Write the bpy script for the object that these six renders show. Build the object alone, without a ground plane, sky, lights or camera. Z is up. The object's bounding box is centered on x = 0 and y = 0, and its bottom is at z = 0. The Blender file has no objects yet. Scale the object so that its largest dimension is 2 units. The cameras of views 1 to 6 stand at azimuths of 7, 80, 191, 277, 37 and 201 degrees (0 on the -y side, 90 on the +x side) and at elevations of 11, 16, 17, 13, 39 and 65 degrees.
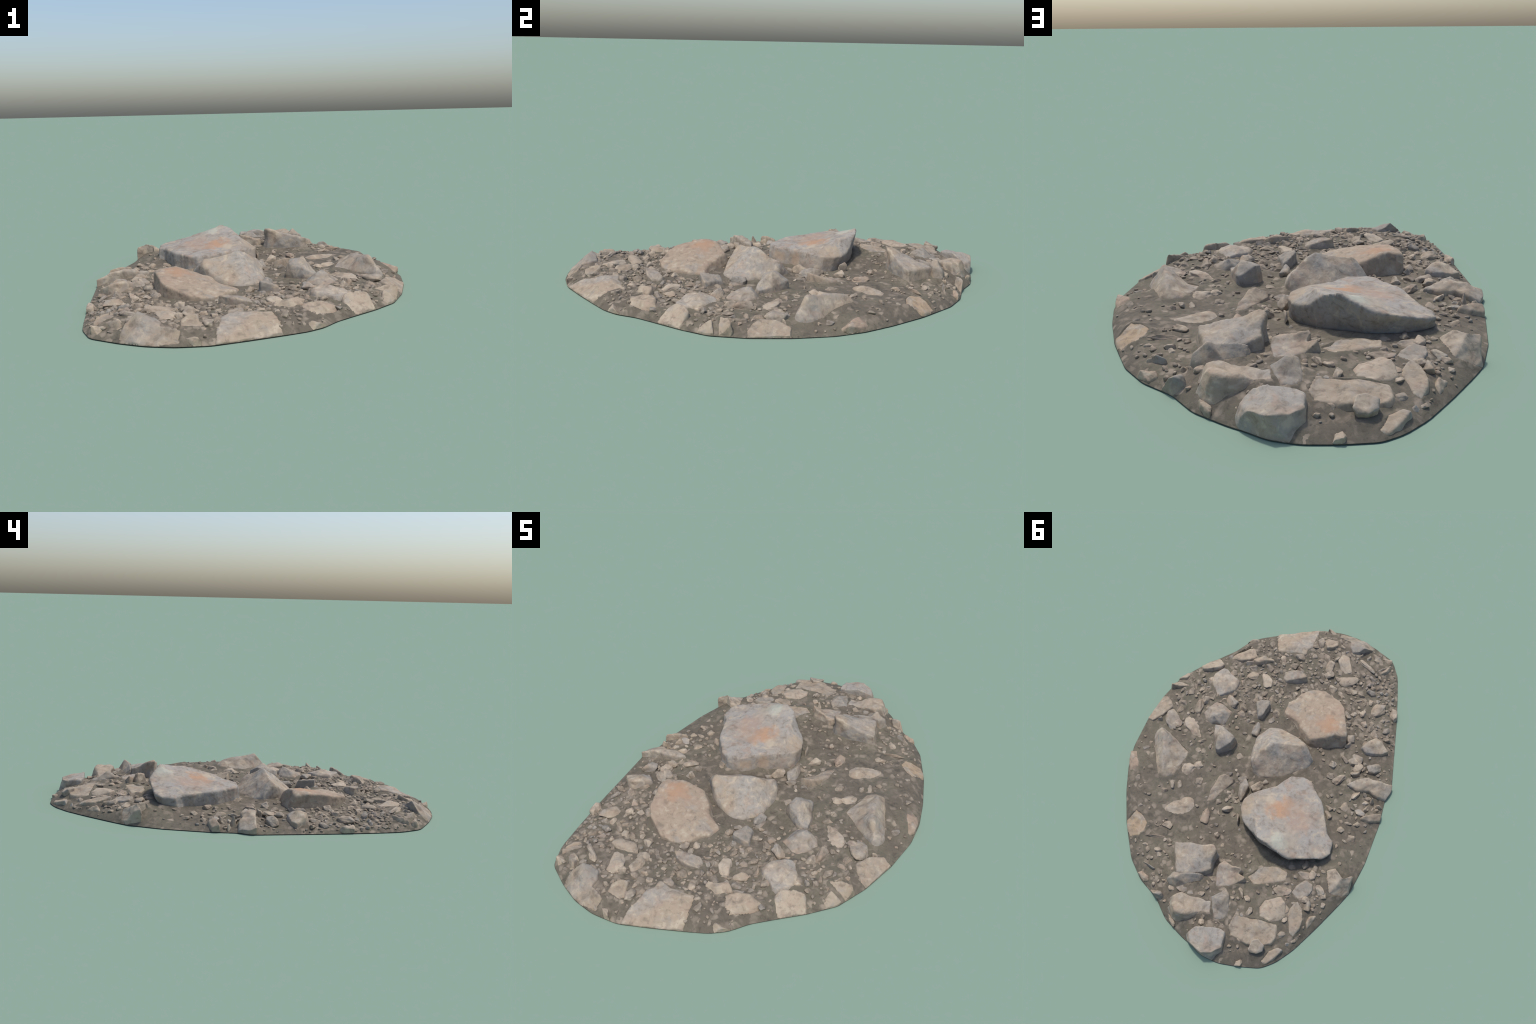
"""A flat oval patch of stony earth: a low soil cushion with a flat underside, one large tilted slab,
a few angular rocks, many half-buried stones and loose gravel.  Metres, z up."""
import bpy, bmesh, math, random
from mathutils import Vector, noise, Matrix
from mathutils.geometry import delaunay_2d_cdt
from mathutils.kdtree import KDTree
from mathutils.bvhtree import BVHTree

random.seed(71)
scene = bpy.context.scene

# ------------------------------------------------------------------ soil outline and height
OUTLINE = [(-.137, -.998), (-.02, -.977), (.10, -.915), (.22, -.848), (.30, -.80), (.353, -.75), (.40, -.67),
           (.465, -.595), (.548, -.502), (.625, -.396), (.668, -.25), (.69, -.08), (.690, .09), (.665, .215),
           (.615, .345), (.535, .509), (.43, .672), (.34, .755), (.229, .812), (.143, .892), (.033, .944),
           (-.027, .965), (-.087, .992), (-.175, .998), (-.27, .98), (-.376, .949), (-.434, .898), (-.492, .815),
           (-.559, .68), (-.62, .545), (-.655, .46), (-.68, .29), (-.686, .06), (-.674, -.069), (-.692, -.13),
           (-.648, -.32), (-.60, -.53), (-.555, -.70), (-.52, -.82), (-.462, -.914), (-.34, -.965), (-.24, -.993)]


def outline_radius_table(n=1440):
    """distance from the centre to the outline for n directions"""
    table = []
    m = len(OUTLINE)
    for i in range(n):
        a = 2 * math.pi * i / n
        c, s = math.cos(a), math.sin(a)
        best = 0
        for j in range(m):
            (x0, y0), (x1, y1) = OUTLINE[j], OUTLINE[(j + 1) % m]
            dx, dy = x1 - x0, y1 - y0
            den = c * dy - s * dx
            if abs(den) < 1e-9:
                continue
            t = (x0 * dy - y0 * dx) / den
            u = (x0 * s - y0 * c) / den
            if t > 0 and -1e-6 <= u <= 1 + 1e-6:
                best = max(best, t)
        table.append(best)
    # round the corners of the polygon a little
    return [sum(table[(i + k) % n] for k in range(-5, 6)) / 11 for i in range(n)]


RADII = outline_radius_table()


def outline_radius(x, y):
    f = (math.atan2(y, x) / (2 * math.pi)) % 1 * len(RADII)
    i = int(f)
    return RADII[i % len(RADII)] * (1 - f + i) + RADII[(i + 1) % len(RADII)] * (f - i)


# gravel gathers in these spots: centre, reach, amount
GRAVEL_SPOTS = [((-.46, -.75), .22, 1.0), ((-.2, -.82), .22, .8), ((.18, -.66), .2, .9), ((.12, -.5), .16, .6),
                ((.5, -.36), .2, .8), ((.36, -.22), .15, .5), ((-.5, -.45), .14, .8), ((-.55, -.12), .12, .7),
                ((.06, .14), .08, .8), ((-.42, .56), .13, .7), ((-.08, .75), .16, .5), ((.25, .78), .1, .5),
                ((.36, .55), .12, .35), ((-.58, .05), .1, .5), ((.02, -.62), .2, .5), ((.3, -.42), .15, .6)]


def gravel_amount(x, y):
    g = .05
    for (cx, cy), reach, amount in GRAVEL_SPOTS:
        g += amount * math.exp(-((x - cx) ** 2 + (y - cy) ** 2) / (reach * reach) * 1.4)
    return min(g, 1.0)


# level of the bare earth at places of the patch, and how wide its fall to the rim is there
SOIL_LEVELS = [(-.18, .68, .068, .06), (-.25, .75, .064, .06), (-.34, .45, .062, .05), (-.49, .36, .06, .06), (-.44, .48, .058, .06),
               (.02, .63, .066, .06), (.03, .75, .074, .06), (-.09, .70, .073, .06), (-.45, .80, .05, .08), (-.27, .90, .05, .09),
               (-.35, .57, .063, .06), (-.50, .62, .052, .07), (.30, .68, .046, .05), (.36, .53, .047, .05), (.07, .42, .038, .05),
               (.31, .32, .041, .05), (.34, .1, .043, .05), (.41, -.12, .042, .05), (-.36, -.165, .038, .09), (-.19, -.63, .036, .06),
               (-.40, -.50, .036, .09), (-.48, -.59, .034, .09), (.24, -.52, .036, .05), (0, -.42, .034, .05), (-.03, -.27, .026, .05),
               (.07, -.2, .026, .05), (-.04, .2, .027, .05), (-.487, .064, .038, .14), (-.56, .09, .038, .14), (-.63, .175, .04, .14),
               (-.5, -.05, .04, .13), (-.6, -.3, .034, .12), (.58, -.1, .036, .08), (.62, 0, .03, .12), (.56, .26, .055, .04), (.5, .33, .055, .04), (.46, .42, .053, .04), (.61, .19, .056, .05), (-.36, -.86, .05, .05), (-.12, -.86, .045, .05),
               (.2, -.7, .046, .05), (.5, -.35, .044, .05), (-.1, .92, .06, .07)]


def soil_level(x, y):
    w = level = fall = 0
    for cx, cy, h, f in SOIL_LEVELS:
        k = 1 / ((x - cx) ** 2 + (y - cy) ** 2 + .0025) ** 2
        w += k
        level += k * h
        fall += k * f
    return level / w, fall / w


def soil_height(x, y, lumpy=True):
    r = math.hypot(x, y)
    d = max(outline_radius(x, y) - r, 0)
    level, fall = soil_level(x, y)
    h = level * (1 - math.exp(-d / fall))
    if not lumpy:
        return h
    edge = min(1, d / .06)
    p = Vector((x, y, 0))
    g = gravel_amount(x, y)
    h += edge * .004 * noise.noise(p * 6)
    h += edge * .003 * noise.noise(p * 16 + Vector((3, 1, 7)))
    lumps = noise.noise(p * 34 + Vector((9, 4, 2)))
    h += edge * (.0008 + .006 * g) * (abs(lumps) - .2)
    h += edge * (.0006 + .0012 * g) * noise.noise(p * 85)
    return max(h, 0)


# ------------------------------------------------------------------ materials
def new_material(name):
    m = bpy.data.materials.new(name)
    m.use_nodes = True
    nt = m.node_tree
    nt.nodes.clear()
    return m, nt


class Graph:
    """small helper that wires shader nodes"""
    def __init__(self, nt):
        self.nt = nt
        self.pos = nt.nodes.new('ShaderNodeNewGeometry').outputs['Position']

    def link(self, a, b):
        self.nt.links.new(a, b)

    def noise(self, scale, detail=3, rough=.55, offset=(0, 0, 0), stretch=(1, 1, 1), distort=0.0):
        mp = self.nt.nodes.new('ShaderNodeMapping')
        mp.inputs['Location'].default_value = offset
        mp.inputs['Scale'].default_value = stretch
        self.link(self.pos, mp.inputs['Vector'])
        n = self.nt.nodes.new('ShaderNodeTexNoise')
        n.inputs['Scale'].default_value = scale
        n.inputs['Detail'].default_value = detail
        n.inputs['Roughness'].default_value = rough
        n.inputs['Distortion'].default_value = distort
        self.link(mp.outputs[0], n.inputs['Vector'])
        return n.outputs['Fac']

    def step(self, value, lo, hi, out_lo=0.0, out_hi=1.0):
        n = self.nt.nodes.new('ShaderNodeMapRange')
        n.interpolation_type = 'SMOOTHSTEP'
        self.link(value, n.inputs['Value'])
        n.inputs['From Min'].default_value = lo
        n.inputs['From Max'].default_value = hi
        n.inputs['To Min'].default_value = out_lo
        n.inputs['To Max'].default_value = out_hi
        return n.outputs['Result']

    def math(self, op, a, b=None):
        n = self.nt.nodes.new('ShaderNodeMath')
        n.operation = op
        for i, v in enumerate((a, b)):
            if v is None:
                continue
            if isinstance(v, (int, float)):
                n.inputs[i].default_value = v
            else:
                self.link(v, n.inputs[i])
        return n.outputs[0]

    def mix(self, fac, a, b, mode='MIX'):
        n = self.nt.nodes.new('ShaderNodeMix')
        n.data_type = 'RGBA'
        n.blend_type = mode
        for sock, v in ((n.inputs[0], fac), (n.inputs[6], a), (n.inputs[7], b)):
            if isinstance(v, tuple):
                sock.default_value = (*v, 1) if len(v) == 3 else v
            elif isinstance(v, (int, float)):
                sock.default_value = v
            else:
                self.link(v, sock)
        return n.outputs[2]

    def spot(self, centre, radius, soft=.75):
        """soft round mask about a point of the patch"""
        d = self.nt.nodes.new('ShaderNodeVectorMath')
        d.operation = 'DISTANCE'
        self.link(self.pos, d.inputs[0])
        d.inputs[1].default_value = centre
        wob = self.math('ADD', d.outputs['Value'], self.math('MULTIPLY', self.math('SUBTRACT', self.noise(24, 3), .5), radius * 3.2))
        return self.step(wob, radius * (1 - soft), radius * (1 + soft), 1, 0)

    def finish(self, colour, bump_height, bump_strength=.35, rough=.92):
        bs = self.nt.nodes.new('ShaderNodeBsdfPrincipled')
        bs.inputs['Roughness'].default_value = rough
        bs.inputs['Specular IOR Level'].default_value = .18
        self.link(colour, bs.inputs['Base Color'])
        b = self.nt.nodes.new('ShaderNodeBump')
        b.inputs['Strength'].default_value = bump_strength
        b.inputs['Distance'].default_value = .004
        self.link(bump_height, b.inputs['Height'])
        self.link(b.outputs[0], bs.inputs['Normal'])
        out = self.nt.nodes.new('ShaderNodeOutputMaterial')
        self.link(bs.outputs[0], out.inputs['Surface'])


TAN, CREAM, GREY = (.328, .267, .197), (.43, .366, .28), (.295, .272, .238)
UMBER, RUST, PINK = (.18, .146, .112), (.41, .228, .125), (.342, .257, .193)
EARTH, EARTH_DARK, EARTH_PALE = (.127, .11, .086), (.076, .066, .053), (.222, .187, .146)


def stone_material(name, main, second, cover=.5, rust=0.0, spots=(), dust=0.0):
    m, nt = new_material(name)
    g = Graph(nt)
    big = g.noise(8, 3, .5, (3.1, 0, 0))
    tint = g.noise(17, 3, .55, (4.1, 8.2, 2.0), distort=.5)
    mid = g.noise(30, 3, .6, (0, 5.2, 0), distort=.5)
    small = g.noise(70, 3, .6, (1.7, 2.2, 0))
    c = g.mix(g.step(big, cover - .14, cover + .14), second, main)
    c = g.mix(g.math('MULTIPLY', g.step(tint, .52, .7), .6), c, PINK)
    c = g.mix(g.math('MULTIPLY', g.step(tint, .48, .3), .6), c, GREY)
    c = g.mix(g.math('MULTIPLY', g.step(mid, .5, .72), .9), c, CREAM)
    c = g.mix(g.math('MULTIPLY', g.step(mid, .48, .29), .65), c, UMBER)
    c = g.mix(g.math('MULTIPLY', g.step(small, .46, .28), .4), c, UMBER)
    c = g.mix(g.math('MULTIPLY', g.step(small, .56, .75), .35), c, CREAM)
    if dust:
        earthy = g.noise(34, 3, .6, (6.1, 3.3, 0), distort=.6)
        c = g.mix(g.math('MULTIPLY', g.step(earthy, .36, .6), dust), c, (.16, .134, .106))
    if rust:
        r = g.noise(11, 2, .5, (7.7, 1.3, 4.0), distort=.6)
        c = g.mix(g.math('MULTIPLY', g.step(r, .56, .7), rust), c, PINK)
    for centre, radius, strength, colour in spots:
        c = g.mix(g.math('MULTIPLY', g.spot(centre, radius), strength), c, colour)
    info = nt.nodes.new('ShaderNodeObjectInfo')
    hsv = nt.nodes.new('ShaderNodeHueSaturation')
    g.link(g.math('ADD', g.math('MULTIPLY', info.outputs['Random'], .22), .86), hsv.inputs['Value'])
    g.link(c, hsv.inputs['Color'])
    g.finish(hsv.outputs[0], g.math('ADD', mid, small), .4)
    return m


def soil_material():
    m, nt = new_material('dry_earth')
    g = Graph(nt)
    big = g.noise(5, 3, .5)
    mid = g.noise(27, 4, .6, (2, 2, 0), distort=.6)
    fine = g.noise(80, 4, .65, (5, 0, 1))
    c = g.mix(g.step(big, .4, .62), EARTH, (.14, .125, .094))
    c = g.mix(g.math('MULTIPLY', g.step(mid, .5, .7), .7), c, EARTH_PALE)
    c = g.mix(g.math('MULTIPLY', g.step(mid, .46, .3), .7), c, EARTH_DARK)
    c = g.mix(g.math('MULTIPLY', g.step(fine, .45, .3), .5), c, EARTH_DARK)
    # flat grit pressed into the earth, where gravel gathers
    where = None
    for (cx, cy), reach, amount in GRAVEL_SPOTS:
        d = nt.nodes.new('ShaderNodeVectorMath')
        d.operation = 'DISTANCE'
        g.link(g.pos, d.inputs[0])
        d.inputs[1].default_value = (cx, cy, .04)
        s = g.step(d.outputs['Value'], reach * .35, reach * 1.25, amount, 0)
        where = s if where is None else g.math('MAXIMUM', where, s)
    warp = nt.nodes.new('ShaderNodeTexNoise')
    warp.inputs['Scale'].default_value = 30
    g.link(g.pos, warp.inputs['Vector'])
    mixv = nt.nodes.new('ShaderNodeVectorMath')
    mixv.operation = 'MULTIPLY_ADD'
    g.link(warp.outputs['Color'], mixv.inputs[0])
    mixv.inputs[1].default_value = (.03, .03, .03)
    g.link(g.pos, mixv.inputs[2])
    v = nt.nodes.new('ShaderNodeTexVoronoi')
    v.inputs['Scale'].default_value = 36
    g.link(mixv.outputs[0], v.inputs['Vector'])
    sep = nt.nodes.new('ShaderNodeSeparateColor')
    g.link(v.outputs['Color'], sep.inputs[0])
    grit = g.math('MULTIPLY', g.step(v.outputs['Distance'], .75, .25), g.step(g.math('ADD', sep.outputs[0], g.math('MULTIPLY', where, .62)), .78, .92))
    gcol = g.mix(sep.outputs[1], (.19, .158, .124), (.32, .268, .208))
    c = g.mix(g.math('MULTIPLY', grit, .85), c, gcol)
    g.finish(c, g.math('ADD', fine, g.math('MULTIPLY', grit, .8)), .5, .97)
    return m


ORANGE_SPOTS = [((-.20, .203, .13), .05, .75, RUST), ((-.27, .19, .12), .05, .6, PINK), ((-.31, .25, .12), .06, .5, (.33, .225, .17)),
                ((-.13, .17, .125), .025, .9, CREAM), ((-.25, .38, .17), .035, .8, (.40, .40, .33)), ((-.03, .25, .115), .055, .5, (.36, .275, .185)),
                ((-.15, .02, .08), .03, .7, (.40, .30, .21)), ((-.11, .09, .08), .03, .7, (.40, .30, .21)), ((-.3, .34, .14), .04, .5, CREAM)]
LOOKS = {
    'tan': stone_material('tan_stone', TAN, GREY, .46, .3),
    'pale': stone_material('pale_stone', (.385, .322, .247), TAN, .46, .2),
    'grey': stone_material('grey_stone', GREY, TAN, .5, .15),
    'pink': stone_material('pinkish_stone', PINK, TAN, .5, .4),
    'orange': stone_material('ochre_stone', (.37, .275, .18), TAN, .45, .4),
    'grey_orange': stone_material('rusty_grey_stone', (.325, .305, .275), (.31, .27, .225), .5, .35, ORANGE_SPOTS),
    'tan_orange': stone_material('rusty_tan_stone', (.35, .285, .212), (.335, .262, .192), .5, .4,
                                 [((-.262, -.34, .115), .05, .7, (.385, .225, .135)), ((-.2, -.33, .1), .05, .4, PINK), ((-.3, -.45, .1), .04, .4, (.34, .24, .18))]),
    'dusty_tan': stone_material('dusty_tan_gravel', TAN, GREY, .46, .2, (), .5),
    'dusty_pale': stone_material('dusty_pale_gravel', (.37, .31, .24), TAN, .46, .2, (), .4),
    'dusty_grey': stone_material('dusty_grey_gravel', (.25, .232, .2), TAN, .55, .0, (), .7),
}
SOIL_MATERIAL = soil_material()

# ------------------------------------------------------------------ object helpers
root = bpy.data.objects.new('stony_ground', None)
root.empty_display_size = .2
scene.collection.objects.link(root)
root['label'] = 'oval patch of brown earth strewn with angular tan and grey rocks'
root['category'] = 'rocky ground'


def add_object(name, mesh, material=None, parent=root):
    ob = bpy.data.objects.new(name, mesh)
    if material is not None and not mesh.materials:
        mesh.materials.append(material)
    scene.collection.objects.link(ob)
    ob.parent = parent
    return ob


def remeshed(bm, voxel, smooth_steps):
    """voxel-remesh a closed bmesh and soften its edges; returns a new mesh"""
    tmp = bpy.data.meshes.new('tmp')
    bm.to_mesh(tmp)
    bm.free()
    ob = bpy.data.objects.new('tmp', tmp)
    scene.collection.objects.link(ob)
    md = ob.modifiers.new('remesh', 'REMESH')
    md.mode = 'VOXEL'
    md.voxel_size = voxel
    md = ob.modifiers.new('smooth', 'SMOOTH')
    md.factor = .5
    md.iterations = smooth_steps
    dg = bpy.context.evaluated_depsgraph_get()
    me = bpy.data.meshes.new_from_object(ob.evaluated_get(dg))
    bpy.data.objects.remove(ob)
    bpy.data.meshes.remove(tmp)
    return me


FOOTPRINTS = []
ROCKS = []


def rock(name, look, rim, crest=(), flare=.01, lean=(0, 0)):
    """An angular rock: the upper edge runs through the rim points, the top face also passes
    through the crest points, the flanks fall to a foot that is pushed out by flare and shifted by lean."""
    n = len(rim)
    cx = sum(p[0] for p in rim) / n
    cy = sum(p[1] for p in rim) / n
    pts = [Vector(p) for p in rim] + [Vector(p) for p in crest]
    for i, p in enumerate(pts):                     # a rock edge shows above the earth it lies in
        if outline_radius(p.x, p.y) - math.hypot(p.x, p.y) > .06:
            p.z = max(p.z, soil_height(p.x, p.y, False) + (.007 if i < n else .012))
    co2 = [Vector((p.x, p.y)) for p in pts]
    vs, _, fs, origin, _, _ = delaunay_2d_cdt(co2, [(i, (i + 1) % n) for i in range(n)], [], 1, 1e-6)
    bm = bmesh.new()
    top = []
    for i, v in enumerate(vs):
        z = sum(pts[k].z for k in origin[i]) / len(origin[i]) if origin[i] else .05
        top.append(bm.verts.new((v.x, v.y, z)))
    by_origin = {k: top[i] for i, o in enumerate(origin) for k in o}
    for f in fs:
        bm.faces.new([top[i] for i in f])
    ring = [by_origin[i] for i in range(n)]
    foot = []
    for v in ring:
        d = Vector((v.co.x - cx, v.co.y - cy))
        d = d.normalized() * (flare + (.006 if flare > 0 else 0))
        x, y = v.co.x + d.x + lean[0], v.co.y + d.y + lean[1]
        z = min(v.co.z - .012, soil_height(x, y) - .022)
        foot.append(bm.verts.new((x, y, z)))
    for i in range(n):
        j = (i + 1) % n
        if ring[i] is not ring[j]:
            bm.faces.new((ring[j], ring[i], foot[i], foot[j]))
    bm.faces.new(foot)
    bmesh.ops.recalc_face_normals(bm, faces=bm.faces)
    size = max(max(p[0] for p in rim) - min(p[0] for p in rim), max(p[1] for p in rim) - min(p[1] for p in rim))
    voxel = min(max(size * .02, .0032), .006)
    me = remeshed(bm, voxel, 3)
    seed = Vector((cx * 31, cy * 17, size * 9))
    finish_rock(me, seed, size, Vector((cx, cy, 0)))
    ob = add_object(name, me, LOOKS[look])
    ob.location = (cx, cy, 0)
    ROCKS.append(ob)
    FOOTPRINTS.append(([(p[0], p[1]) for p in rim], cx, cy))
    return ob


def finish_rock(me, seed, size, centre):
    """chips and dents, kept inside the outline of the patch and above its underside"""
    normals = [v.normal.copy() for v in me.vertices]
    amp = min(.009, .05 * size)
    relief = []
    for v in me.vertices:
        p = v.co
        facet = noise.noise(p * (3.4 / max(size, .08)) + seed)
        chip = noise.ridged_multi_fractal(p * 12 + seed, 1.0, 2.0, 2, 1.0, 2.0)
        bulge = noise.noise(p * 15 + seed * 2)
        grain = noise.noise(p * 60 + seed)
        relief.append(amp * (.65 * facet + .3 * chip + .6 * bulge) + .001 * grain)
    mean = sum(relief) / len(relief)
    for v, nrm, bump in zip(me.vertices, normals, relief):
        p = v.co + nrm * (bump - mean + .0018)
        r = math.hypot(p.x, p.y)
        lim = outline_radius(p.x, p.y) - .001
        if r > lim:
            p.x *= lim / r
            p.y *= lim / r
        p.z = max(p.z, .0015)
        v.co = p - centre
    for poly in me.polygons:
        poly.use_smooth = True
    me.update()


def stone_shape(seed, voxel=.044, smooth_steps=3):
    """a lumpy angular stone in a unit box"""
    rnd = random.Random(seed)
    bm = bmesh.new()
    for _ in range(rnd.randint(14, 20)):
        d = Vector((rnd.gauss(0, 1), rnd.gauss(0, 1), rnd.gauss(0, 1))).normalized()
        d *= rnd.uniform(.8, 1.0)
        bm.verts.new(d)
    res = bmesh.ops.convex_hull(bm, input=bm.verts)
    bmesh.ops.delete(bm, geom=[g for g in res['geom_interior'] if isinstance(g, bmesh.types.BMVert)], context='VERTS')
    me = remeshed(bm, voxel * 2, smooth_steps)
    off = Vector((seed * 3.7, seed, 0))
    normals = [v.normal.copy() for v in me.vertices]
    for v, nrm in zip(me.vertices, normals):
        v.co += nrm * (.09 * noise.noise(v.co * 1.6 + off) + .035 * noise.noise(v.co * 5 + off))
    for k in range(3):
        lo = min(v.co[k] for v in me.vertices)
        hi = max(v.co[k] for v in me.vertices)
        for v in me.vertices:
            v.co[k] = (v.co[k] - lo) / (hi - lo) - .5
    for poly in me.polygons:
        poly.use_smooth = True
    return me


SHAPES = {}


def shape_for(index, look):
    key = (index, look)
    if key not in SHAPES:
        base = SHAPES.setdefault(index, stone_shape(index + 11))
        me = base.copy()
        me.materials.append(LOOKS[look])
        SHAPES[key] = me
    return SHAPES[key]


STONE_COUNT = [0]


def settle_at_rim(ob, high, width):
    """a stone at the rim is cut off by the outline and the underside like the earth it sits in"""
    ob.data = ob.data.copy()
    depth = max(high, .6 * width)
    m = (Matrix.Translation((ob.location.x, ob.location.y, high - depth)) @ ob.rotation_euler.to_matrix().to_4x4()
         @ Matrix.Diagonal((ob.scale.x, ob.scale.y, 2 * depth, 1)))
    ob.data.transform(m)
    for v in ob.data.vertices:
        r = math.hypot(v.co.x, v.co.y)
        lim = outline_radius(v.co.x, v.co.y) - .001
        if r > lim:
            v.co.x *= lim / r
            v.co.y *= lim / r
        v.co.z = max(v.co.z, .0012)
        v.co -= Vector((ob.location.x, ob.location.y, 0))
    ob.location.z = 0
    ob.rotation_euler = (0, 0, 0)
    ob.scale = (1, 1, 1)


def place_stone(look, at, top, length, width, turn):
    """a half-buried stone with its top at the given height"""
    k = STONE_COUNT[0]
    STONE_COUNT[0] += 1
    rnd = random.Random(500 + k)
    ob = add_object('stone', shape_for(k % 14, look))
    ground = soil_height(*at)
    low = max(ground - max(.012, .25 * width), .002)
    high = max(top, ground + .015)
    ob.location = (at[0], at[1], (low + high) / 2)
    ob.rotation_euler = (math.radians(rnd.uniform(-7, 7)), math.radians(rnd.uniform(-7, 7)), math.radians(turn))
    ob.scale = (length * 1.06, width * 1.08, (high - low) * 1.02)
    FOOTPRINTS.append((None, at[0], at[1], max(length, width) * .45))
    if outline_radius(*at) - math.hypot(*at) < .09:
        settle_at_rim(ob, high, width)
    return ob


# ------------------------------------------------------------------ hand-placed rocks
rock('boulder', 'grey_orange', rim=[(-.183, .01, .114), (-.245, -.006, .114), (-.294, .006, .11), (-.322, .041, .11), (-.37, .084, .11), (-.401, .128, .11), (-.433, .191, .105), (-.457, .245, .1), (-.496, .269, .097), (-.505, .334, .103), (-.472, .375, .112), (-.395, .411, .13), (-.326, .437, .145), (-.292, .438, .155), (-.217, .422, .185), (-.15, .403, .185), (-.088, .354, .12), (-.026, .305, .104), (0, .262, .108), (0, .214, .114), (-.029, .167, .116), (-.081, .128, .116), (-.136, .095, .113), (-.157, .053, .114)],
     crest=[(-.202, .2, .13), (-.246, .382, .168), (-.096, .28, .159), (-.347, .276, .13), (-.228, .104, .123), (-.415, .341, .118), (-.118, .386, .218), (-.206, .418, .195), (-.029, .271, .118)],
     flare=-.006, lean=(0, -.022))
rock('rock', 'tan_orange', rim=[(-.007, -.369, .05), (-.012, -.432, .055), (-.041, -.459, .06), (-.057, -.505, .058), (-.085, -.537, .056), (-.114, -.551, .056), (-.173, -.557, .065), (-.226, -.53, .078), (-.275, -.511, .092), (-.311, -.475, .105), (-.327, -.434, .11), (-.356, -.368, .115), (-.372, -.315, .11), (-.356, -.299, .113), (-.32, -.292, .122), (-.29, -.273, .12), (-.235, -.248, .1), (-.201, -.242, .088), (-.135, -.289, .075), (-.08, -.337, .06), (-.017, -.357, .05)],
     crest=[(-.263, -.336, .12), (-.158, -.471, .08), (-.113, -.365, .07)],
     flare=.008, lean=(0, .022))
rock('rock', 'grey', rim=[(.035, -.245, .04), (0, -.262, .036), (-.03, -.264, .036), (-.093, -.241, .056), (-.155, -.22, .085), (-.191, -.185, .115), (-.247, -.142, .06), (-.241, -.099, .042), (-.189, -.055, .042), (-.129, -.003, .042), (-.069, .024, .04), (-.021, .039, .05), (.02, .028, .056), (.048, -.02, .075), (.074, -.12, .046), (.08, -.185, .036)],
     crest=[(-.044, -.117, .162), (-.184, -.165, .136), (-.105, -.14, .148), (-.232, -.141, .08), (.03, -.012, .104), (.012, -.06, .126)],
     flare=.006, lean=(0, 0))
rock('rock', 'grey', rim=[(.232, .542, .105), (.148, .524, .122), (.034, .508, .156), (.014, .526, .155), (.023, .555, .14), (.012, .61, .115), (.049, .639, .1), (.114, .667, .095), (.161, .675, .095), (.177, .65, .095), (.188, .619, .098), (.219, .578, .1)],
     crest=[(.107, .582, .125)],
     flare=.006, lean=(0, .006))
rock('rock', 'grey', rim=[(.191, .718, .09), (.177, .682, .1), (.133, .677, .11), (.085, .659, .11), (.046, .646, .1), (.035, .656, .07), (.044, .675, .055), (.101, .71, .05), (.14, .749, .046)],
     crest=[(.15, .712, .127), (.19, .712, .095)],
     flare=.014, lean=(0, 0))
rock('rock', 'tan', rim=[(.577, -.04, .05), (.528, -.031, .048), (.44, .015, .046), (.386, .043, .046), (.384, .079, .046), (.392, .123, .046), (.406, .19, .05), (.437, .219, .05), (.475, .217, .04), (.517, .158, .035), (.562, .085, .035), (.593, .023, .035), (.592, -.019, .04)],
     crest=[(.458, .188, .088), (.537, .005, .116), (.5, .09, .104)],
     flare=.008, lean=(0, 0))
rock('rock', 'grey', rim=[(.312, -.152, .065), (.276, -.154, .075), (.178, -.102, .1), (.184, -.059, .11), (.232, -.012, .085), (.248, -.015, .08), (.288, -.09, .07)],
     crest=[(.25, -.085, .126)],
     flare=.008, lean=(0, -.004))
rock('rock', 'grey', rim=[(.399, -.207, .046), (.378, -.257, .05), (.36, -.291, .048), (.332, -.296, .046), (.26, -.265, .046), (.266, -.206, .046), (.28, -.172, .046), (.336, -.158, .046), (.375, -.176, .044)],
     crest=[(.331, -.185, .096), (.3, -.225, .075)],
     flare=.006, lean=(0, 0))
rock('rock', 'pale', rim=[(.417, -.53, .05), (.429, -.504, .063), (.47, -.475, .069), (.511, -.467, .055), (.537, -.488, .025), (.546, -.507, .004), (.503, -.552, .003), (.468, -.584, .003), (.439, -.56, .025)],
     flare=.004, lean=(0, 0))
rock('rock', 'grey', rim=[(.434, -.412, .05), (.44, -.46, .055), (.405, -.503, .058), (.383, -.505, .058), (.348, -.478, .06), (.298, -.453, .055), (.297, -.394, .055), (.338, -.356, .06), (.374, -.331, .048), (.398, -.36, .05)],
     crest=[(.362, -.416, .075), (.327, -.399, .072)],
     flare=.012, lean=(0, 0))
rock('rock', 'pale', rim=[(.545, -.338, .046), (.594, -.316, .055), (.637, -.309, .055), (.648, -.325, .04), (.649, -.335, .01), (.644, -.354, .004), (.596, -.352, .03)],
     flare=.004, lean=(0, 0))
rock('stone', 'pale', rim=[(.581, -.379, .05), (.609, -.379, .035), (.635, -.376, .005), (.603, -.434, .003), (.576, -.424, .02)],
     flare=.004, lean=(0, 0))
rock('rock', 'tan', rim=[(.583, -.186, .041), (.607, -.128, .045), (.652, -.077, .03), (.695, -.088, .01), (.693, -.113, .004), (.667, -.246, .003), (.636, -.242, .02), (.603, -.219, .036)],
     flare=.004, lean=(0, 0))
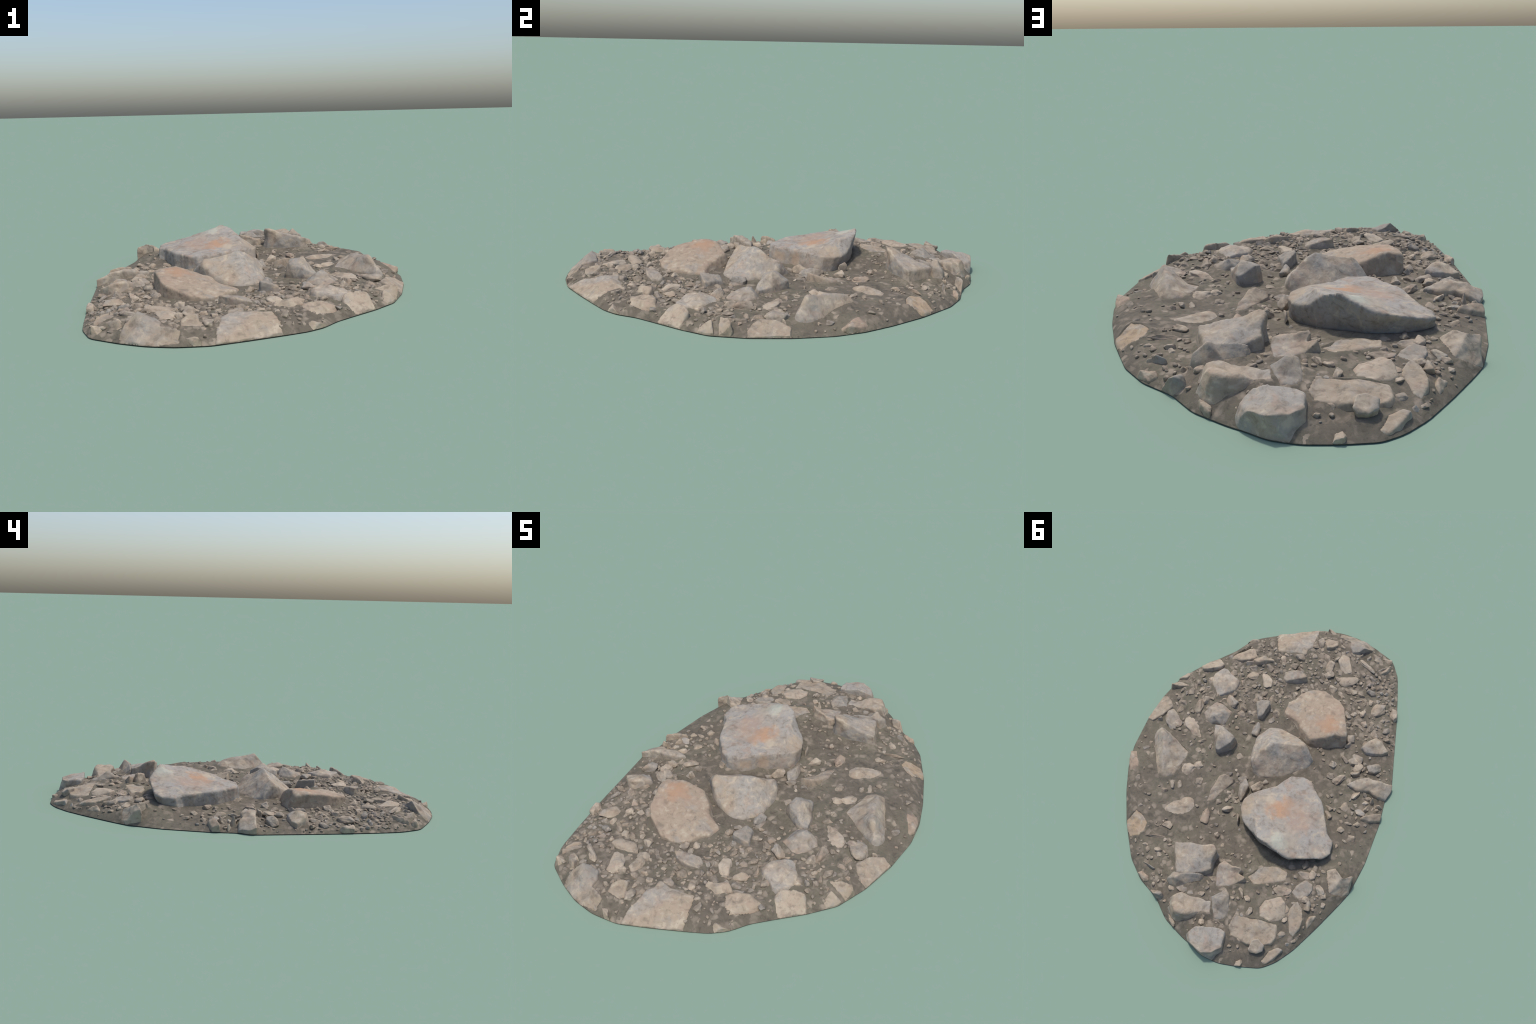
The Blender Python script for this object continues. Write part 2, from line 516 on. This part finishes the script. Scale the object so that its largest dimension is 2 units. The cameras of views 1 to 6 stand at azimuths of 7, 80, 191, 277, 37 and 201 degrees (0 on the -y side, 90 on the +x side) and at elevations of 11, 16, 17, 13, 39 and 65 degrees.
rock('rock', 'pale', rim=[(.166, -.658, .05), (.167, -.64, .07), (.199, -.631, .07), (.239, -.602, .07), (.271, -.618, .055), (.226, -.664, .05)],
     crest=[(.22, -.644, .073)],
     flare=.012, lean=(0, 0))
rock('rock', 'pale', rim=[(.259, -.645, .05), (.292, -.613, .056), (.336, -.59, .056), (.39, -.587, .04), (.406, -.603, .02), (.391, -.633, .01), (.326, -.706, .012), (.294, -.689, .03)],
     crest=[(.342, -.64, .056), (.314, -.671, .044), (.378, -.614, .045)],
     flare=.01, lean=(0, 0))
rock('rock', 'tan', rim=[(.213, -.862, .005), (.189, -.77, .04), (.161, -.718, .05), (.064, -.745, .053), (.008, -.75, .06), (.01, -.786, .058), (-.008, -.809, .054), (-.009, -.901, .03), (-.005, -.964, .008), (.035, -.961, .002), (.112, -.911, .002)],
     crest=[(.049, -.782, .066), (.112, -.829, .046), (.119, -.768, .06)],
     flare=.004, lean=(0, 0))
rock('rock', 'tan', rim=[(-.343, -.951, .008), (-.334, -.907, .058), (-.295, -.881, .093), (-.274, -.858, .076), (-.238, -.855, .06), (-.211, -.889, .056), (-.207, -.924, .052), (-.131, -.94, .044), (-.133, -.961, .02), (-.124, -.985, .003), (-.201, -.992, .002), (-.28, -.982, .002)],
     flare=.004, lean=(0, 0))
rock('rock', 'pale', rim=[(-.133, -.903, .04), (-.142, -.87, .06), (-.12, -.841, .072), (-.091, -.831, .07), (-.078, -.859, .045), (-.048, -.866, .04), (-.073, -.904, .036)],
     flare=.006, lean=(0, 0))
rock('rock', 'tan', rim=[(.069, -.565, .045), (.077, -.602, .055), (.046, -.617, .065), (-.016, -.626, .079), (-.05, -.601, .079), (-.009, -.575, .074), (.045, -.554, .06)],
     flare=.004, lean=(0, .012))
rock('rock', 'tan', rim=[(-.473, -.306, .052), (-.491, -.337, .068), (-.526, -.377, .067), (-.558, -.366, .056), (-.604, -.335, .038), (-.573, -.307, .04), (-.534, -.291, .05), (-.495, -.289, .048)],
     crest=[(-.516, -.324, .07)],
     flare=.01, lean=(0, 0))
rock('rock', 'tan', rim=[(-.465, -.073, .055), (-.496, -.105, .06), (-.553, -.133, .074), (-.629, -.144, .06), (-.685, -.159, .034), (-.695, -.132, .02), (-.682, -.08, .008), (-.63, -.069, .035), (-.584, -.077, .05), (-.521, -.063, .048)],
     crest=[(-.568, -.103, .073)],
     flare=.006, lean=(0, 0))
rock('stone', 'pale', rim=[(-.588, .076, .04), (-.603, .06, .048), (-.645, .035, .05), (-.677, .016, .043), (-.683, .044, .015), (-.635, .075, .033)],
     flare=.006, lean=(0, 0))
rock('rock', 'tan', rim=[(-.018, .616, .09), (-.017, .569, .095), (-.033, .546, .096), (-.085, .561, .11), (-.125, .557, .124), (-.132, .567, .118), (-.119, .58, .095), (-.157, .591, .112), (-.158, .6, .108), (-.125, .627, .08), (-.094, .65, .07), (-.042, .672, .06)],
     crest=[(-.083, .582, .092), (-.051, .579, .093)],
     flare=.006, lean=(0, 0))
rock('rock', 'grey', rim=[(-.04, .727, .065), (-.079, .696, .087), (-.089, .671, .089), (-.113, .692, .09), (-.137, .74, .08), (-.141, .791, .055), (-.124, .813, .046), (-.096, .816, .046), (-.063, .771, .055)],
     crest=[(-.088, .733, .116)],
     flare=.01, lean=(0, 0))
rock('rock', 'grey', rim=[(.127, .832, .09), (.129, .791, .1), (.1, .766, .095), (.043, .762, .085), (-.023, .756, .07), (-.043, .747, .066), (-.058, .803, .066), (-.026, .809, .07), (.014, .829, .088), (.056, .854, .095), (.094, .857, .098)],
     crest=[(.102, .85, .104)],
     flare=.02, lean=(.01, .015))
rock('rock', 'orange', rim=[(.534, .495, .015), (.501, .44, .046), (.464, .451, .04), (.42, .484, .038), (.421, .528, .035), (.441, .555, .03), (.488, .57, .008)],
     flare=.006, lean=(0, 0))
rock('rock', 'tan', rim=[(-.167, .574, .052), (-.204, .513, .052), (-.258, .484, .055), (-.306, .478, .062), (-.34, .489, .078), (-.345, .526, .072), (-.262, .571, .068), (-.208, .6, .06)],
     crest=[(-.261, .529, .07)],
     flare=.006, lean=(0, 0))
rock('rock', 'pale', rim=[(-.276, .693, .052), (-.286, .654, .062), (-.318, .634, .072), (-.355, .612, .08), (-.38, .631, .08), (-.401, .688, .06), (-.381, .717, .05), (-.338, .738, .05), (-.291, .731, .05)],
     crest=[(-.355, .665, .078)],
     flare=.008, lean=(0, 0))
rock('rock', 'pale', rim=[(-.168, .825, .043), (-.177, .768, .046), (-.239, .761, .05), (-.294, .75, .052), (-.379, .743, .052), (-.392, .802, .056), (-.384, .831, .054), (-.342, .86, .06), (-.279, .874, .06), (-.231, .862, .054), (-.19, .861, .045)],
     crest=[(-.273, .809, .062), (-.337, .81, .063)],
     flare=.012, lean=(0, 0))
rock('rock', 'grey', rim=[(-.294, .898, .066), (-.296, .854, .074), (-.324, .837, .076), (-.36, .857, .076), (-.362, .881, .058), (-.338, .9, .05), (-.307, .907, .05)],
     flare=-.012, lean=(0, -.012))
rock('rock', 'tan', rim=[(-.411, .673, .056), (-.423, .625, .07), (-.436, .606, .074), (-.468, .629, .064), (-.485, .674, .052), (-.482, .718, .046), (-.469, .761, .032), (-.45, .751, .036), (-.429, .708, .046)],
     flare=.008, lean=(0, 0))
rock('stone', 'tan', rim=[(-.37, .917, .018), (-.387, .868, .03), (-.425, .838, .038), (-.445, .84, .038), (-.422, .882, .025), (-.389, .923, .012)],
     flare=.005, lean=(0, 0))
rock('rock', 'grey', rim=[(.006, .918, .058), (-.024, .889, .085), (-.064, .877, .098), (-.098, .866, .09), (-.142, .857, .078), (-.16, .864, .072), (-.165, .896, .074), (-.173, .935, .07), (-.14, .971, .069), (-.092, .993, .072), (-.037, .97, .06)],
     crest=[(-.081, .917, .09)],
     flare=.006, lean=(0, .008))
rock('rock', 'pale', rim=[(-.516, .406, .05), (-.556, .385, .08), (-.561, .397, .09), (-.603, .425, .096), (-.643, .394, .08), (-.642, .429, .06), (-.646, .461, .02), (-.626, .487, .01), (-.582, .506, .03), (-.563, .503, .036), (-.538, .453, .046)],
     crest=[(-.59, .438, .076)],
     flare=.006, lean=(0, 0))
rock('rock', 'tan', rim=[(-.39, .569, .05), (-.407, .533, .06), (-.437, .495, .076), (-.474, .501, .072), (-.481, .527, .066), (-.464, .567, .05), (-.432, .587, .046)],
     flare=.006, lean=(0, 0))
rock('rock', 'tan', rim=[(.183, .215, .052), (.178, .161, .064), (.169, .122, .08), (.145, .107, .084), (.097, .109, .07), (.094, .126, .056), (.125, .174, .048), (.159, .249, .046), (.183, .267, .046)],
     crest=[(.159, .167, .068)],
     flare=.006, lean=(0, 0))
rock('rock', 'tan', rim=[(.157, -.369, .06), (.138, -.378, .07), (.089, -.384, .083), (.081, -.369, .08), (.094, -.294, .07), (.117, -.288, .05)],
     flare=.004, lean=(0, .01))

# ------------------------------------------------------------------ half-buried stones
place_stone('tan', at=(.552, -.112), top=.056, length=.098, width=.087, turn=153)
place_stone('pale', at=(.411, -.115), top=.056, length=.151, width=.094, turn=160)
place_stone('tan', at=(.286, -.325), top=.066, length=.076, width=.047, turn=153)
place_stone('tan', at=(.437, -.239), top=.066, length=.1, width=.039, turn=95)
place_stone('tan', at=(.102, -.214), top=.065, length=.084, width=.051, turn=118)
place_stone('pale', at=(.313, -.764), top=.02, length=.096, width=.056, turn=31)
place_stone('pale', at=(.157, -.525), top=.056, length=.097, width=.055, turn=125)
place_stone('tan', at=(.235, -.526), top=.052, length=.076, width=.046, turn=24)
place_stone('pink', at=(.635, .185), top=.038, length=.139, width=.078, turn=121)
place_stone('pale', at=(.309, .093), top=.052, length=.056, width=.044, turn=6)
place_stone('pale', at=(.352, .127), top=.054, length=.076, width=.072, turn=151)
place_stone('pink', at=(.511, -.101), top=.054, length=.049, width=.046, turn=169)
place_stone('tan', at=(.62, -.094), top=.05, length=.047, width=.022, turn=174)
place_stone('tan', at=(-.442, -.88), top=.04, length=.06, width=.044, turn=151)
place_stone('tan', at=(-.381, -.862), top=.05, length=.09, width=.047, turn=148)
place_stone('pale', at=(-.343, -.801), top=.06, length=.11, width=.033, turn=157)
place_stone('tan', at=(-.43, -.822), top=.046, length=.1, width=.053, turn=61)
place_stone('pale', at=(-.223, -.769), top=.05, length=.127, width=.066, turn=125)
place_stone('pale', at=(-.267, -.686), top=.056, length=.107, width=.094, turn=59)
place_stone('pale', at=(-.145, -.729), top=.06, length=.091, width=.06, turn=128)
place_stone('tan', at=(-.568, -.218), top=.056, length=.079, width=.052, turn=37)
place_stone('tan', at=(-.468, -.241), top=.056, length=.067, width=.047, turn=134)
place_stone('pale', at=(-.486, -.187), top=.056, length=.06, width=.049, turn=96)
place_stone('tan', at=(-.479, -.559), top=.052, length=.109, width=.065, turn=56)
place_stone('tan', at=(-.338, -.797), top=.05, length=.121, width=.021, turn=155)
place_stone('pale', at=(-.439, -.809), top=.046, length=.095, width=.054, turn=42)
place_stone('tan', at=(-.379, -.859), top=.05, length=.076, width=.036, turn=136)
place_stone('pale', at=(-.572, -.57), top=.034, length=.079, width=.044, turn=98)
place_stone('pale', at=(-.082, -.969), top=.016, length=.069, width=.026, turn=155)
place_stone('pink', at=(.349, .535), top=.052, length=.108, width=.017, turn=15)
place_stone('grey', at=(.317, .681), top=.06, length=.075, width=.021, turn=174)
place_stone('pale', at=(.303, .344), top=.052, length=.185, width=.116, turn=13)
place_stone('pink', at=(.163, .346), top=.062, length=.085, width=.054, turn=125)
place_stone('tan', at=(.032, .14), top=.07, length=.119, width=.051, turn=110)
place_stone('pale', at=(-.03, .098), top=.07, length=.07, width=.044, turn=55)
place_stone('pale', at=(.065, .268), top=.066, length=.065, width=.03, turn=28)
place_stone('pale', at=(-.005, .304), top=.08, length=.049, width=.012, turn=110)
place_stone('tan', at=(.065, .42), top=.062, length=.035, width=.027, turn=99)
place_stone('tan', at=(.212, .73), top=.05, length=.039, width=.025, turn=178)
place_stone('pale', at=(.31, .593), top=.05, length=.041, width=.026, turn=2)
place_stone('grey', at=(.23, .794), top=.06, length=.098, width=.044, turn=170)
place_stone('pink', at=(.323, .739), top=.032, length=.079, width=.034, turn=155)
place_stone('pale', at=(.108, .891), top=.034, length=.066, width=.023, turn=143)
place_stone('tan', at=(-.42, .468), top=.064, length=.082, width=.043, turn=12)
place_stone('tan', at=(-.347, .575), top=.056, length=.083, width=.057, turn=32)
place_stone('tan', at=(-.516, .505), top=.06, length=.061, width=.038, turn=135)
place_stone('tan', at=(-.482, .602), top=.068, length=.058, width=.04, turn=127)
place_stone('tan', at=(-.513, .654), top=.046, length=.087, width=.06, turn=110)
place_stone('tan', at=(-.457, .807), top=.024, length=.038, width=.03, turn=15)
place_stone('tan', at=(-.613, -.042), top=.06, length=.043, width=.022, turn=83)
place_stone('pale', at=(-.595, .02), top=.048, length=.044, width=.025, turn=60)
place_stone('pale', at=(-.65, -.024), top=.036, length=.045, width=.021, turn=4)
place_stone('tan', at=(-.419, -.095), top=.056, length=.088, width=.037, turn=51)
place_stone('pale', at=(-.482, -.149), top=.06, length=.05, width=.031, turn=18)
place_stone('pale', at=(-.163, .653), top=.08, length=.069, width=.019, turn=125)
place_stone('tan', at=(-.037, .854), top=.05, length=.033, width=.03, turn=44)
place_stone('pale', at=(-.271, .964), top=.016, length=.036, width=.033, turn=93)
place_stone('pale', at=(.143, .831), top=.06, length=.044, width=.019, turn=98)
place_stone('tan', at=(.204, .728), top=.054, length=.042, width=.031, turn=173)
place_stone('pale', at=(-.358, -.159), top=.063, length=.038, width=.037, turn=77)
place_stone('tan', at=(-.343, .568), top=.06, length=.053, width=.045, turn=39)


# ------------------------------------------------------------------ soil
def inside(poly, x, y):
    hit = False
    for i in range(len(poly)):
        (x0, y0), (x1, y1) = poly[i - 1], poly[i]
        if (y0 > y) != (y1 > y) and x < (x1 - x0) * (y - y0) / (y1 - y0) + x0:
            hit = not hit
    return hit


def taken(x, y):
    for f in FOOTPRINTS:
        if f[0] is None:
            if (x - f[1]) ** 2 + (y - f[2]) ** 2 < f[3] ** 2:
                return True
        elif abs(x - f[1]) < .35 and abs(y - f[2]) < .35 and inside(f[0], x, y):
            return True
    return False


def within_rock(x, y):
    return any(f[0] is not None and abs(x - f[1]) < .35 and abs(y - f[2]) < .35 and inside(f[0], x, y) for f in FOOTPRINTS)


def fit_soil_to_rocks():
    """earth is banked up a little against the rocks and never breaks through their tops"""
    feet = []
    for f in FOOTPRINTS:
        if f[0] is None:
            continue
        poly = f[0]
        for i in range(len(poly)):
            (x0, y0), (x1, y1) = poly[i - 1], poly[i]
            n = max(1, int(math.hypot(x1 - x0, y1 - y0) / .008))
            feet += [(x0 + (x1 - x0) * k / n, y0 + (y1 - y0) * k / n) for k in range(n)]
    tree = KDTree(len(feet))
    for i, (x, y) in enumerate(feet):
        tree.insert((x, y, 0), i)
    tree.balance()
    verts, faces = [], []
    for ob in ROCKS:
        base = len(verts)
        verts += [v.co + ob.location for v in ob.data.vertices]
        faces += [[base + i for i in p.vertices] for p in ob.data.polygons]
    tops = BVHTree.FromPolygons(verts, faces)
    return tree, tops


def build_soil(rings=240, spokes=860):
    tree, tops = fit_soil_to_rocks()
    down = Vector((0, 0, -1))

    def surface(x, y):
        z = soil_height(x, y)
        d = outline_radius(x, y) - math.hypot(x, y)
        gap = tree.find((x, y, 0))[2]
        z += .009 * math.exp(-(gap / .02) ** 2) * min(1, d / .05)
        hit = tops.ray_cast(Vector((x, y, .5)), down)[0]
        if hit is not None and z > hit.z - .006 and within_rock(x, y):
            z = max(hit.z - .006, .0005)
        return z

    bm = bmesh.new()
    centre = bm.verts.new((0, 0, soil_height(0, 0)))
    prev = None
    for i in range(1, rings + 1):
        f = i / rings
        f = 1 - (1 - f) ** 1.15
        row = []
        for j in range(spokes):
            a = 2 * math.pi * j / spokes
            r = outline_radius(math.cos(a), math.sin(a)) * f
            x, y = r * math.cos(a), r * math.sin(a)
            row.append(bm.verts.new((x, y, surface(x, y) if i < rings else 0)))
        for j in range(spokes):
            k = (j + 1) % spokes
            if prev is None:
                bm.faces.new((centre, row[j], row[k]))
            else:
                bm.faces.new((prev[j], row[j], row[k], prev[k]))
        prev = row
    bm.faces.new(list(reversed(prev)))
    me = bpy.data.meshes.new('soil')
    bm.to_mesh(me)
    bm.free()
    for p in me.polygons:
        p.use_smooth = len(p.vertices) < 5
    return add_object('soil', me, SOIL_MATERIAL)


build_soil()


# ------------------------------------------------------------------ gravel
def scatter(count, lo, hi, gap, bias, rnd, placed):
    spots = []
    while len(spots) < count:
        x, y = rnd.uniform(-.69, .69), rnd.uniform(-1, 1)
        d = outline_radius(x, y) - math.hypot(x, y)
        size = lo + (hi - lo) * rnd.random() ** bias
        if d < size * 1.1 or rnd.random() > gravel_amount(x, y) or taken(x, y):
            continue
        if any((x - px) ** 2 + (y - py) ** 2 < (gap * (size + ps)) ** 2 for px, py, ps in placed):
            continue
        placed.append((x, y, size))
        spots.append((x, y, size))
    return spots


LOOK_ODDS = ['dusty_tan'] * 6 + ['dusty_pale'] * 4 + ['dusty_grey'] * 3 + ['tan'] * 2 + ['pale']
rnd = random.Random(9)
placed = []
for x, y, size in scatter(300, .024, .062, .33, 1.5, rnd, placed):
    ob = add_object('pebble', shape_for(rnd.randrange(14), rnd.choice(LOOK_ODDS)))
    h = size * rnd.uniform(.4, .75)
    ob.location = (x, y, max(soil_height(x, y) + h * rnd.uniform(-.15, .15), h * .5 + size * .2))
    ob.rotation_euler = (rnd.uniform(-.4, .4), rnd.uniform(-.4, .4), rnd.uniform(0, 6.3))
    ob.scale = (size, size * rnd.uniform(.5, .95), h)

# grit too small to count, one mesh per colour
grit_shapes = [stone_shape(90 + k, .11, 2) for k in range(5)]
buckets = {look: bmesh.new() for look in ('dusty_tan', 'dusty_pale', 'dusty_grey')}
for x, y, size in scatter(480, .011, .025, .42, 1.6, rnd, placed):
    me = rnd.choice(grit_shapes).copy()
    h = size * rnd.uniform(.5, .8)
    mat = (Matrix.Translation((x, y, max(soil_height(x, y) + h * .12, h * .5 + .001)))
           @ Matrix.Rotation(rnd.uniform(0, 6.3), 4, 'Z') @ Matrix.Rotation(rnd.uniform(-.4, .4), 4, 'X')
           @ Matrix.Diagonal((size, size * rnd.uniform(.55, 1), h, 1)))
    me.transform(mat)
    buckets[rnd.choice(('dusty_tan', 'dusty_tan', 'dusty_pale', 'dusty_grey'))].from_mesh(me)
    bpy.data.meshes.remove(me)
for look, bm in buckets.items():
    me = bpy.data.meshes.new('gravel')
    bm.to_mesh(me)
    bm.free()
    for p in me.polygons:
        p.use_smooth = True
    ob = add_object('gravel', me, LOOKS[look])
    ob['kind'] = 'stuff'
for me in grit_shapes:
    bpy.data.meshes.remove(me)
